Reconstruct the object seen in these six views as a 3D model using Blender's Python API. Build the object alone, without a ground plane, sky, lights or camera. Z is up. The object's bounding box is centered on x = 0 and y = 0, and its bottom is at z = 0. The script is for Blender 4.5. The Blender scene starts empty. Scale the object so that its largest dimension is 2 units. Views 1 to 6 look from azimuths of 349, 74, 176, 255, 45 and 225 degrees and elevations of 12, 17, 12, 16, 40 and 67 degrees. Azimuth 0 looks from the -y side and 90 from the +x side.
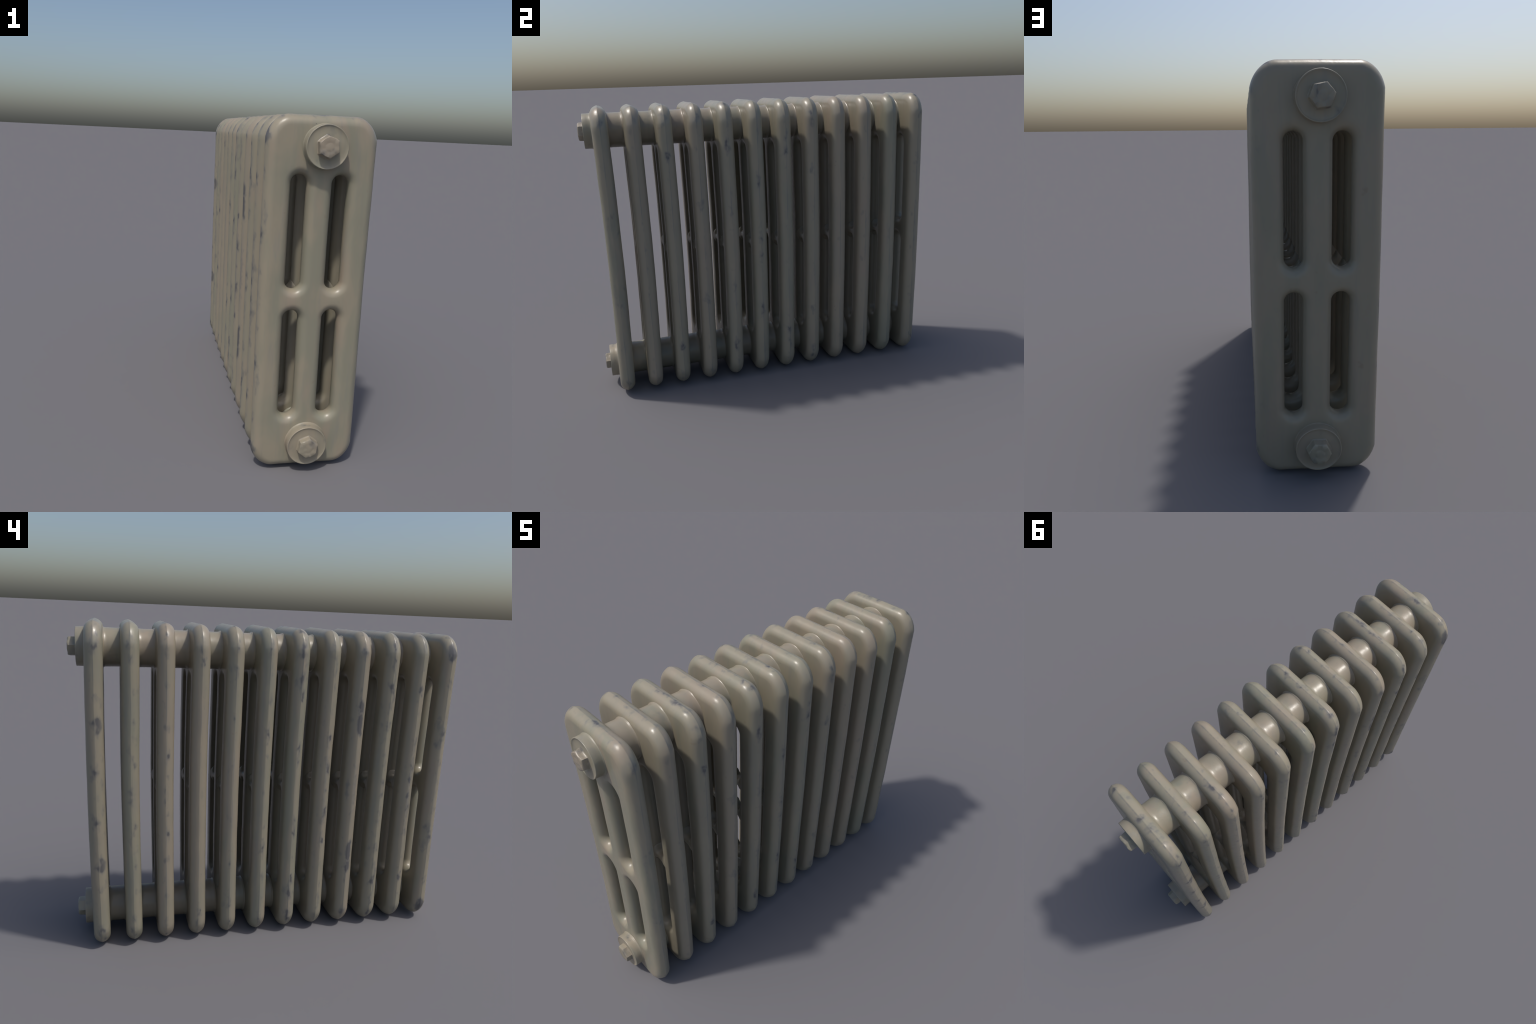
"""Old painted cast-iron column radiator: twelve three-column sections strung on
two rows of round hubs, with a flanged end plug and hex bolt at each of the four ends."""
import bpy, bmesh, math, random
from mathutils import Vector, noise
from mathutils.geometry import delaunay_2d_cdt

# ------------------------------------------------------------------ sizes (m)
SECTIONS = 12
PITCH = 0.1606            # spacing of the sections along y
HEIGHT = 1.6170
HALF_W = 0.2422            # half width of a section (x)
HALF_T = 0.041            # half thickness of a section (y)
EDGE_R = 0.040            # in-plane depth of the round outer edge
CORNER_X, CORNER_Z = 0.098, 0.094
CORNER_BREAK = 15.0       # degrees by which the corner arc meets the upright edge at a soft crease
CROWN = 2.08              # superellipse exponent of the edge profile: a little flatter than round
SEAM = 0.0036             # ridge of the casting seam along the outer edge
SLOT_X = 0.0915           # slot centre line
SLOT_HALF = 0.0360        # half width of the opening
SLOT_CORNER = 0.0355
SLOT_ROUND = 0.037        # in-plane width of the rounding round each slot
SLOTS_Z = ((0.255, 0.762), (0.860, 1.369))
BRIDGE_Z = (0.788, 0.824)  # slim crossbar that divides the slots of the inner sections
SHIFT_Y = -0.0055         # the string of sections sits a little towards -y

HUB_Z = (0.130, 1.488)
HUB_R = 0.0912
MID_Z = HEIGHT / 2


# ------------------------------------------------------------------ geometry helpers
def rounded_rect(cx, cz, hx, hz, ax, az, arc_n, step_x, step_z, brk=0.0):
    """Closed loop, counter-clockwise, with elliptical corners ax * az.
    The point count depends only on the sizes of the un-offset loop (step_x/step_z are counts)."""
    pts = []

    b = math.radians(brk)

    def arc(ox, oz, a0):
        quad = (a0 // 90) % 2
        for i in range(arc_n + 1):
            f = i / arc_n if not quad else 1 - i / arc_n      # 0 at the upright side, 1 at the top or bottom
            a = b + (math.pi / 2 - b) * f
            sx = math.cos(a) / math.cos(b)
            sz = (math.sin(a) - math.sin(b)) / (1 - math.sin(b))
            pts.append((ox + ax * sx * (-1 if a0 in (90, 180) else 1), oz + az * sz * (-1 if a0 >= 180 else 1)))

    def line(p, q, n):
        for i in range(1, n):
            f = i / n
            pts.append((p[0] + (q[0] - p[0]) * f, p[1] + (q[1] - p[1]) * f))

    ix, iz = hx - ax, hz - az
    arc(cx + ix, cz + iz, 0)
    line(pts[-1], (cx - ix, cz + hz), step_x)
    arc(cx - ix, cz + iz, 90)
    line(pts[-1], (cx - hx, cz - iz), step_z)
    arc(cx - ix, cz - iz, 180)
    line(pts[-1], (cx + ix, cz - hz), step_x)
    arc(cx + ix, cz - iz, 270)
    line(pts[-1], (cx + hx, cz + iz), step_z)
    return pts


def outer_loop(d):
    return rounded_rect(0, MID_Z, HALF_W - d, MID_Z - SEAM - d, CORNER_X - d * 0.9, CORNER_Z - d * 0.75, 16, 18, 70, CORNER_BREAK)


def slot_loop(sx, z0, z1, e):
    r = SLOT_CORNER + e
    return rounded_rect(sx, (z0 + z1) / 2, SLOT_HALF + e, (z1 - z0) / 2 + e, r, r * 1.02, 10, 2, int((z1 - z0) / 0.019))


def inside(pt, loop):
    x, z = pt
    hit = False
    n = len(loop)
    for i in range(n):
        x0, z0 = loop[i]
        x1, z1 = loop[(i + 1) % n]
        if (z0 > z) != (z1 > z) and x < x0 + (z - z0) * (x1 - x0) / (z1 - z0):
            hit = not hit
    return hit


def new_object(name, verts, faces, mat, smooth_angle=None):
    me = bpy.data.meshes.new(name)
    me.from_pydata(verts, [], faces)
    bm = bmesh.new()
    bm.from_mesh(me)
    bmesh.ops.recalc_face_normals(bm, faces=bm.faces)
    bm.to_mesh(me)
    bm.free()
    me.update()
    me.materials.append(mat)
    me.polygons.foreach_set('use_smooth', [True] * len(me.polygons))
    if smooth_angle:
        me.set_sharp_from_angle(angle=math.radians(smooth_angle))
    ob = bpy.data.objects.new(name, me)
    bpy.context.scene.collection.objects.link(ob)
    return ob


# ------------------------------------------------------------------ one section
def section_layout():
    """Flat pattern of the face between the outer edge and the slot roundings."""
    rings_out = []
    half = [3.0, 6.0, 9.0, 14.0, 20.0, 27.0, 35.0, 43.0, 51.0, 59.0, 67.0, 75.0, 83.0, 90.0]
    angles = [-v for v in reversed(half)] + [0.0] + half     # close together at the seam
    steps = len(angles) - 1
    for i, deg in enumerate(angles):                 # from back face to front face
        a = math.radians(deg)
        c, sn = max(0.0, math.cos(a)) ** (2 / CROWN), math.copysign(abs(math.sin(a)) ** (2 / CROWN), a)
        d = EDGE_R * (1 - c) - SEAM * math.exp(-abs(math.degrees(a)) / 19.0)
        rings_out.append((d if i not in (0, steps) else EDGE_R, HALF_T * sn))
    rings_slot = []
    steps_s = 14
    for i in range(steps_s + 1):                     # from front face to back face
        a = math.radians(90 - 180 * i / steps_s)
        rings_slot.append((SLOT_ROUND * (1 - math.cos(a)), HALF_T * math.sin(a)))
    return rings_out, rings_slot


def crossbar(sx):
    """Slim waisted bar across a slot, flaring into the columns on either side."""
    verts, faces = [], []
    mid, core = sum(BRIDGE_Z) / 2, (BRIDGE_Z[1] - BRIDGE_Z[0]) / 2
    rows, ring = 36, 36
    reach = SLOT_HALF + SLOT_ROUND * 0.80
    for i in range(rows + 1):
        u = reach * (2 * i / rows - 1)
        f = min(1.0, abs(u) / SLOT_HALF)
        h = core + 0.032 * f ** 3
        b = 0.0315 + 0.0086 * min(1.0, abs(u) / reach) ** 1.5
        if abs(u) > SLOT_HALF:
            h += 0.0015
        for k in range(ring):
            a = 2 * math.pi * k / ring
            verts.append((sx + u, b * math.copysign(abs(math.cos(a)) ** 0.85, math.cos(a)),
                          mid + h * math.copysign(abs(math.sin(a)) ** 0.85, math.sin(a))))
    for i in range(rows):
        for k in range(ring):
            m = (k + 1) % ring
            faces.append((i * ring + k, i * ring + m, (i + 1) * ring + m, (i + 1) * ring + k))
    return verts, faces


def build_section_mesh(mat, seed, slim_bridge=True):
    rings_out, rings_slot = section_layout()
    spans = ((SLOTS_Z[0][0], SLOTS_Z[1][1]),) if slim_bridge else SLOTS_Z
    slots = [(sx, z0, z1) for sx in (-SLOT_X, SLOT_X) for z0, z1 in spans]
    verts, faces = [], []

    def add_rings(make_loop, rings):
        index = []
        for off, y in rings:
            loop = make_loop(off)
            start = len(verts)
            verts.extend((x, y, z) for x, z in loop)
            index.append(list(range(start, start + len(loop))))
        for a, b in zip(index[:-1], index[1:]):
            n = len(a)
            for i in range(n):
                j = (i + 1) % n
                faces.append((a[i], a[j], b[j], b[i]))
        return index

    outer = add_rings(outer_loop, rings_out)
    slot_idx = [add_rings(lambda e, s=s: slot_loop(s[0], s[1], s[2], e), rings_slot) for s in slots]

    # the flat faces, triangulated with inner points so that they can be made uneven
    rim = outer_loop(EDGE_R)
    holes = [slot_loop(*s, SLOT_ROUND) for s in slots]
    pts = list(rim)
    edges = [(i, (i + 1) % len(rim)) for i in range(len(rim))]
    for h in holes:
        base = len(pts)
        pts.extend(h)
        edges.extend((base + i, base + (i + 1) % len(h)) for i in range(len(h)))
    n_border = len(pts)
    rim_safe = outer_loop(EDGE_R + 0.007)
    hole_safe = [slot_loop(*s, SLOT_ROUND + 0.006) for s in slots]
    step = 0.016
    row = 0
    z = 0.03
    while z < HEIGHT:
        x = -HALF_W + (step / 2 if row % 2 else 0)
        while x < HALF_W:
            if inside((x, z), rim_safe) and not any(inside((x, z), h) for h in hole_safe):
                pts.append((x, z))
            x += step
        z += step * 0.87
        row += 1
    v2, _, f2, _, _, _ = delaunay_2d_cdt([Vector(p) for p in pts], edges, [], 0, 1e-7)
    assert len(v2) == len(pts)
    tris = []
    for f in f2:
        cx = sum(v2[i][0] for i in f) / 3
        cz = sum(v2[i][1] for i in f) / 3
        if inside((cx, cz), rim) and not any(inside((cx, cz), h) for h in holes):
            ax, az = v2[f[1]][0] - v2[f[0]][0], v2[f[1]][1] - v2[f[0]][1]
            bx, bz = v2[f[2]][0] - v2[f[0]][0], v2[f[2]][1] - v2[f[0]][1]
            tris.append(f if ax * bz - az * bx > 0 else (f[0], f[2], f[1]))
    for side in (-1, 1):
        border = list(outer[0] if side < 0 else outer[-1])
        for idx in slot_idx:
            border.extend(idx[-1] if side < 0 else idx[0])
        assert len(border) == n_border
        start = len(verts)
        verts.extend((p[0], side * HALF_T, p[1]) for p in v2[n_border:])
        lookup = border + list(range(start, start + len(v2) - n_border))
        for f in tris:
            g = tuple(lookup[i] for i in f)
            faces.append(g if side < 0 else g[::-1])

    if slim_bridge:
        for sx in (-SLOT_X, SLOT_X):
            bv, bf = crossbar(sx)
            start = len(verts)
            verts.extend(bv)
            faces.extend(tuple(start + i for i in f) for f in bf)

    # uneven casting and thick old paint: low swells plus runs and pimples on the edges
    shift = Vector((seed * 7.3, seed * 3.1, seed * 5.7))
    out = []
    for x, y, z in verts:
        p = Vector((x, y, z))
        swell = noise.noise(p * 7 + shift) * 0.0010 + noise.noise(Vector((x * 30, y * 30, z * 9)) + shift) * 0.0006
        edge = min(1.0, max(0.0, (abs(x) - 0.19) / 0.04))
        lump = noise.noise(Vector((x * 55, y * 70, z * 45)) + shift)
        swell += edge * 0.0009 * max(0.0, lump - 0.15)
        # outward direction of the rounded slab
        n = Vector((max(0, abs(x) - 0.20) * math.copysign(25, x), y / HALF_T,
                    (max(0, z - HEIGHT + 0.04) - max(0, 0.04 - z)) * 25))
        if n.length > 1e-6:
            n.normalize()
        p += n * swell
        # every casting bows a little towards +y at mid height
        p.y += 0.0075 * max(0.0, math.sin(math.pi * z / HEIGHT)) ** 1.3
        p.y += 0.0010 * noise.noise(Vector((x * 1.5, seed * 4.7, z * 2.3)))
        p.x += 0.0012 * noise.noise(Vector((seed * 9.1, 3.3, z * 2.6)))
        p.z = max(p.z, 0.0)
        out.append(p)
    ob = new_object('section', out, faces, mat)
    ob.data.update()
    return ob


def lathe(name, profile, mat, segs=64, wobble=0.0, seed=0.0, smooth_angle=None, cap=True):
    """Profile of (radius, y) points turned about the local y axis."""
    verts, faces = [], []
    for r, y in profile:
        for i in range(segs):
            a = 2 * math.pi * i / segs
            v = Vector((r * math.cos(a), y, r * math.sin(a)))
            k = wobble * noise.noise(v * 22 + Vector((seed, seed * 2, 0)))
            v += Vector((math.cos(a) * k, k * 0.6 if 0 < r < 0.088 else 0, math.sin(a) * k))
            verts.append(v)
    for j in range(len(profile) - 1):
        for i in range(segs):
            k = (i + 1) % segs
            faces.append((j * segs + i, (j + 1) * segs + i, (j + 1) * segs + k, j * segs + k))
    if cap:
        faces.append(tuple(reversed(range((len(profile) - 1) * segs, len(profile) * segs))))
    return new_object(name, verts, faces, mat, smooth_angle)


def hex_bolt(mat, turn, seed):
    """Hex head standing on the plug face (local y = 0) and pointing along +y."""
    segs = 48
    levels = [(0.0540, 0.000, 0.0), (0.0515, 0.0014, 0.0), (0.0492, 0.0036, 0.0), (0.0485, 0.018, 0.02),
              (0.0480, 0.0290, 0.05), (0.0466, 0.0338, 0.20), (0.0430, 0.0366, 0.55), (0.0280, 0.0376, 1.0),
              (0.0225, 0.0364, 1.0), (0.0180, 0.0370, 1.0), (0.0080, 0.0376, 1.0)]
    verts, faces = [], []
    for r, y, roundness in levels:
        for i in range(segs):
            a = 2 * math.pi * i / segs
            t = (a % (math.pi / 3)) - math.pi / 6
            hexr = r * math.cos(math.pi / 6) / math.cos(t)
            hexr = min(hexr, r * 0.996)
            rr = hexr * (1 - roundness) + r * 0.93 * roundness
            b = a + turn
            v = Vector((rr * math.cos(b), y, rr * math.sin(b)))
            k = 0.0018 * noise.noise(v * 52 + Vector((seed * 3.3, 0, seed)))
            v += Vector((math.cos(b) * k, k if y > 0.03 else 0, math.sin(b) * k))
            verts.append(v)
    for j in range(len(levels) - 1):
        for i in range(segs):
            k = (i + 1) % segs
            faces.append((j * segs + i, (j + 1) * segs + i, (j + 1) * segs + k, j * segs + k))
    faces.append(tuple(reversed(range((len(levels) - 1) * segs, len(levels) * segs))))
    return new_object('hex_bolt', verts, faces, mat, 38)


# ------------------------------------------------------------------ materials
class Nodes:
    def __init__(self, name):
        self.mat = bpy.data.materials.new(name)
        self.mat.use_nodes = True
        self.t = self.mat.node_tree
        self.t.nodes.clear()

    def new(self, kind, **props):
        n = self.t.nodes.new(kind)
        for k, v in props.items():
            setattr(n, k, v)
        return n

    def put(self, sock, value):
        if isinstance(value, bpy.types.NodeSocket):
            self.t.links.new(value, sock)
        else:
            sock.default_value = value

    def math(self, op, a, b=None, c=None, clamp=False):
        n = self.new('ShaderNodeMath', operation=op, use_clamp=clamp)
        for s, v in zip(n.inputs, (a, b, c)):
            if v is not None:
                self.put(s, v)
        return n.outputs[0]

    def vmath(self, op, a, b):
        n = self.new('ShaderNodeVectorMath', operation=op)
        self.put(n.inputs[0], a)
        self.put(n.inputs[1], b)
        return n.outputs[0]

    def ramp(self, fac, lo, hi):
        n = self.new('ShaderNodeMapRange', interpolation_type='SMOOTHSTEP')
        self.put(n.inputs['Value'], fac)
        n.inputs['From Min'].default_value = lo
        n.inputs['From Max'].default_value = hi
        return n.outputs['Result']

    def noise(self, vec, scale, detail=2.0, rough=0.5, warp=0.0):
        n = self.new('ShaderNodeTexNoise')
        self.put(n.inputs['Vector'], vec)
        n.inputs['Scale'].default_value = scale
        n.inputs['Detail'].default_value = detail
        n.inputs['Roughness'].default_value = rough
        n.inputs['Distortion'].default_value = warp
        return n.outputs['Fac']

    def mix(self, fac, a, b):
        n = self.new('ShaderNodeMix', data_type='RGBA')
        self.put(n.inputs['Factor'], fac)
        for s, v in ((n.inputs[6], a), (n.inputs[7], b)):
            self.put(s, v if isinstance(v, bpy.types.NodeSocket) else (*v, 1.0))
        return n.outputs[2]


CREAM = (0.295, 0.260, 0.192)
GREEN_GREY = (0.249, 0.239, 0.179)
PINKISH = (0.307, 0.252, 0.192)
COOL_GREY = (0.218, 0.213, 0.189)
SLATE = (0.086, 0.084, 0.088)
RUST = (0.200, 0.140, 0.098)


def paint(name, wear_amount, edge_wear, pink_bias, rough=0.34, wide=0.026):
    m = Nodes(name)
    obj = m.new('ShaderNodeTexCoord').outputs['Object']
    rnd = m.new('ShaderNodeObjectInfo').outputs['Random']
    sep = m.new('ShaderNodeSeparateXYZ')
    m.put(sep.inputs[0], obj)
    x, y, z = sep.outputs
    if edge_wear:     # stains repeat mirrored about the middle of the section
        z_m = m.math('ABSOLUTE', m.math('SUBTRACT', z, MID_Z))
    else:
        z_m = z
    comb = m.new('ShaderNodeCombineXYZ')
    m.put(comb.inputs[0], x)
    m.put(comb.inputs[1], y)
    m.put(comb.inputs[2], z_m)
    off = m.new('ShaderNodeCombineXYZ')
    m.put(off.inputs[0], m.math('MULTIPLY', rnd, 37.0))
    m.put(off.inputs[1], m.math('MULTIPLY', rnd, 91.0))
    m.put(off.inputs[2], m.math('MULTIPLY', rnd, 53.0))
    pos = m.vmath('ADD', comb.outputs[0], off.outputs[0])
    streak = m.vmath('MULTIPLY', pos, (1.0, 1.0, 0.28))
    long_streak = m.vmath('MULTIPLY', pos, (1.0, 1.0, 0.12))

    # broad clouds of slightly different paint tones
    c1 = m.noise(streak, 11.0, 3.0, 0.55, 0.4)
    c2 = m.noise(m.vmath('ADD', streak, (4.1, 7.7, 2.3)), 9.0, 2.0, 0.5, 0.3)
    c3 = m.noise(m.vmath('ADD', long_streak, (9.4, 1.2, 6.6)), 26.0, 3.0, 0.6)
    col = m.mix(m.ramp(c1, 0.42, 0.66), CREAM, GREEN_GREY)
    col = m.mix(m.math('MULTIPLY', m.ramp(c2, 0.52 - pink_bias, 0.70 - pink_bias), 0.75), col, PINKISH)
    col = m.mix(m.math('MULTIPLY', m.ramp(c3, 0.50, 0.72), 0.40), col, COOL_GREY)
    # each casting has a slightly different mix of paint
    col = m.mix(m.math('MULTIPLY', m.ramp(rnd, 0.0, 0.5), 0.28), col, GREEN_GREY)
    col = m.mix(m.math('MULTIPLY', m.ramp(m.math('FRACT', m.math('MULTIPLY', rnd, 7.31)), 0.4, 1.0), 0.35), col, PINKISH)

    # worn and bruised spots
    w1 = m.noise(m.vmath('MULTIPLY', pos, (1.0, 1.0, 0.6)), 24.0, 2.5, 0.5, 0.15)
    w2 = m.noise(m.vmath('ADD', pos, (3.3, 8.1, 5.2)), 6.0, 2.0, 0.5)
    if edge_wear:
        side = m.ramp(m.math('ABSOLUTE', x), 0.195, 0.236)
        top = m.ramp(m.math('ABSOLUTE', m.math('SUBTRACT', z, MID_Z)), MID_Z - 0.045, MID_Z - 0.008)
        rim = m.math('MAXIMUM', side, top)
        crown = m.math('SUBTRACT', 1.0, m.ramp(m.math('ABSOLUTE', y), 0.004, wide))
        band = m.math('MULTIPLY', rim, crown)
        corner = m.math('MULTIPLY', m.ramp(m.math('ABSOLUTE', x), 0.13, 0.20),
                        m.ramp(m.math('ABSOLUTE', m.math('SUBTRACT', z, MID_Z)), MID_Z - 0.22, MID_Z - 0.05))
        wall = m.ramp(m.math('MULTIPLY', x, -1.0), 0.19, 0.24)     # the -x side is the more worn
        level = m.math('ADD', w1, m.math('MULTIPLY', m.math('SUBTRACT', w2, 0.5), 0.45))
        level = m.math('ADD', level, m.math('MULTIPLY', band, 0.125))
        level = m.math('ADD', level, m.math('MULTIPLY', m.math('MULTIPLY', corner, rim), 0.060))
        level = m.math('ADD', level, m.math('MULTIPLY', m.math('MULTIPLY', wall, crown), 0.045))
        level = m.math('ADD', level, m.math('MULTIPLY', m.math('SUBTRACT', rnd, 0.65), 0.09))
        level = m.math('SUBTRACT', level, m.math('MULTIPLY', m.ramp(x, 0.15, 0.20), 0.045))   # the +x side is cleaner
        if wide > 0.03:       # end castings: knocked worst near the ends of their worn side
            level = m.math('ADD', level, m.math('MULTIPLY', m.math('MULTIPLY', corner, wall), 0.120))
        level = m.math('ADD', level, wear_amount)
        soft = m.math('MULTIPLY', m.ramp(level, 0.62, 0.82), m.math('MULTIPLY', rim, 0.85))
        hard = m.math('MULTIPLY', m.ramp(level, 0.75, 0.86), m.math('MULTIPLY', band, 0.85))
        # dirt line caught along the casting seam
        seam = m.math('SUBTRACT', 1.0, m.ramp(m.math('ABSOLUTE', m.math('SUBTRACT', y, 0.004)), 0.0008, 0.0042))
        seam = m.math('MULTIPLY', m.math('MULTIPLY', seam, rim), m.ramp(c3, 0.40, 0.62))
        col = m.mix(m.math('MULTIPLY', seam, 0.45), col, COOL_GREY)
        col = m.mix(m.math('MULTIPLY', seam, 0.20), col, SLATE)
    else:
        level = m.math('ADD', w1, m.math('MULTIPLY', m.math('SUBTRACT', w2, 0.5), 0.4))
        level = m.math('ADD', level, wear_amount)
        soft = m.math('MULTIPLY', m.ramp(level, 0.62, 0.80), 0.6)
        hard = m.math('MULTIPLY', m.ramp(level, 0.78, 0.86), 0.6)
    col = m.mix(m.math('MULTIPLY', soft, 0.6), col, COOL_GREY)
    col = m.mix(m.math('MULTIPLY', soft, 0.35), col, SLATE)
    col = m.mix(hard, col, SLATE)

    # a few pin holes and rusty specks
    vor = m.new('ShaderNodeTexVoronoi')
    m.put(vor.inputs['Vector'], pos)
    vor.inputs['Scale'].default_value = 13.0
    dot = m.math('SUBTRACT', 1.0, m.ramp(vor.outputs['Distance'], 0.015, 0.040))
    dot = m.math('MULTIPLY', dot, m.ramp(w2, 0.55, 0.60))
    col = m.mix(m.math('MULTIPLY', dot, 0.8), col, SLATE)
    rust = m.ramp(m.noise(m.vmath('ADD', pos, (1.7, 2.9, 9.1)), 17.0, 3.0), 0.70, 0.80)
    col = m.mix(m.math('MULTIPLY', rust, 0.35), col, RUST)

    bsdf = m.new('ShaderNodeBsdfPrincipled')
    m.put(bsdf.inputs['Base Color'], col)
    fine = m.noise(pos, 60.0, 3.0, 0.6)
    r = m.math('ADD', rough, m.math('MULTIPLY', m.math('SUBTRACT', fine, 0.5), 0.16))
    r = m.math('ADD', r, m.math('MULTIPLY', hard, 0.12))
    m.put(bsdf.inputs['Roughness'], r)
    bsdf.inputs['Specular IOR Level'].default_value = 0.5
    # orange-peel of brushed paint, and the step where paint is worn through
    h = m.math('ADD', m.math('MULTIPLY', m.noise(streak, 42.0, 3.0, 0.55), 0.0012), m.math('MULTIPLY', hard, -0.0006))
    h = m.math('ADD', h, m.math('MULTIPLY', dot, -0.0012))
    bump = m.new('ShaderNodeBump')
    bump.inputs['Strength'].default_value = 0.55
    bump.inputs['Distance'].default_value = 1.0
    m.put(bump.inputs['Height'], h)
    m.put(bsdf.inputs['Normal'], bump.outputs[0])
    out = m.new('ShaderNodeOutputMaterial')
    m.put(out.inputs[0], bsdf.outputs[0])
    return m.mat


# ------------------------------------------------------------------ assembly
def settle(y, z):
    """The -y end is a touch lower at the top and stands a little off the floor."""
    f = (0.88 - y) / 1.76
    return f * 0.0085 + z * (1 - f * 0.0190 / HEIGHT)


def place(ob, parent, loc, rot_z=0.0):
    ob.parent = parent
    ob.location = loc
    ob.rotation_euler = (0, 0, rot_z)


def copy_of(ob):
    c = ob.copy()
    bpy.context.scene.collection.objects.link(c)
    return c


def main():
    rng = random.Random(11)
    section_paint = paint('worn_cream_paint', -0.008, True, 0.02)
    end_paint = paint('chipped_cream_paint', 0.025, True, 0.0, 0.34, 0.042)
    hub_paint = paint('glossy_cream_paint', -0.05, False, 0.08, 0.33)
    plug_paint = paint('plug_paint', 0.03, False, -0.04, 0.38)
    bolt_paint = paint('bolt_paint', 0.10, False, 0.06, 0.36)

    root = bpy.data.objects.new('column_radiator', None)
    bpy.context.scene.collection.objects.link(root)
    root['label'] = 'old cream painted cast-iron column radiator with worn edges'
    root['category'] = 'radiator'

    # sections: four castings reused; the two end ones carry the more chipped paint
    first_y = PITCH * (SECTIONS - 1) / 2
    castings = [build_section_mesh(section_paint, s) for s in (1, 2, 3)]
    end_casting = build_section_mesh(end_paint, 4, slim_bridge=False)
    used = set()
    for i in range(SECTIONS):
        src = end_casting if i in (0, SECTIONS - 1) else castings[i % 3]
        ob = src if src.name not in used else copy_of(src)
        used.add(src.name)
        y = SHIFT_Y + first_y - PITCH * i
        # the row is not quite true: it skews in x, and the middle sections sit a little back and turned
        middle = math.cos(0.5 * math.pi * y / 0.9) ** 2
        place(ob, root, (0.0030 * y, y - 0.0030 * middle, settle(y, 0)), 0.0100 * middle)
        ob.scale = (0.995 + 0.006 * y, 1, (settle(y, HEIGHT) - settle(y, 0)) / HEIGHT)

    # hubs that join neighbouring sections, upper and lower row
    half_gap = PITCH / 2 - HALF_T + 0.004
    prof = [(HUB_R + 0.0055, -half_gap), (HUB_R + 0.0050, -half_gap + 0.0042), (HUB_R + 0.0026, -half_gap + 0.0062),
            (HUB_R + 0.0008, -half_gap + 0.0095)]
    prof += [(HUB_R, y * 0.01) for y in (-2.2, -1.2, 0, 1.2, 2.2)]
    prof += [(r, -y) for r, y in reversed(prof[:4])]
    hubs = [lathe('connecting_hub', prof, hub_paint, 64, 0.0010, s, cap=False) for s in (0.3, 5.1)]
    made = 0
    for z in HUB_Z:
        for i in range(SECTIONS - 1):
            src = hubs[made % 2]
            ob = src if made < 2 else copy_of(src)
            y = SHIFT_Y + first_y - PITCH * (i + 0.5)
            place(ob, root, (0, y, settle(y, z)))
            made += 1

    # end plugs and their bolts
    plug_prof = [(0.0965, 0.0385), (0.0955, 0.0420), (0.0935, 0.0438), (0.0925, 0.0465), (0.0920, 0.0600),
                 (0.0918, 0.0805), (0.0912, 0.0825), (0.0898, 0.0836), (0.0878, 0.0836), (0.0858, 0.0822),
                 (0.0820, 0.0808), (0.0740, 0.0802), (0.0660, 0.0800), (0.0580, 0.0804), (0.0530, 0.0808), (0.0300, 0.0808)]
    turns = {(1, 1): -9, (1, 0): 3, (-1, 1): 24, (-1, 0): 39}
    for sgn in (1, -1):
        for k, z in enumerate(HUB_Z):
            plug = lathe('end_plug', plug_prof, plug_paint, 72, 0.0012, 2.0 * k + 5 * sgn, smooth_angle=40)
            y = SHIFT_Y + sgn * first_y
            place(plug, root, (0, y, settle(y, z)), 0 if sgn > 0 else math.pi)
            bolt = hex_bolt(bolt_paint, math.radians(turns[(sgn, k)]), k + 3 * sgn)
            place(bolt, plug, (0, 0.0808, 0))
            bolt.scale = (1, 1.10 if sgn > 0 else 0.82, 1)


main()
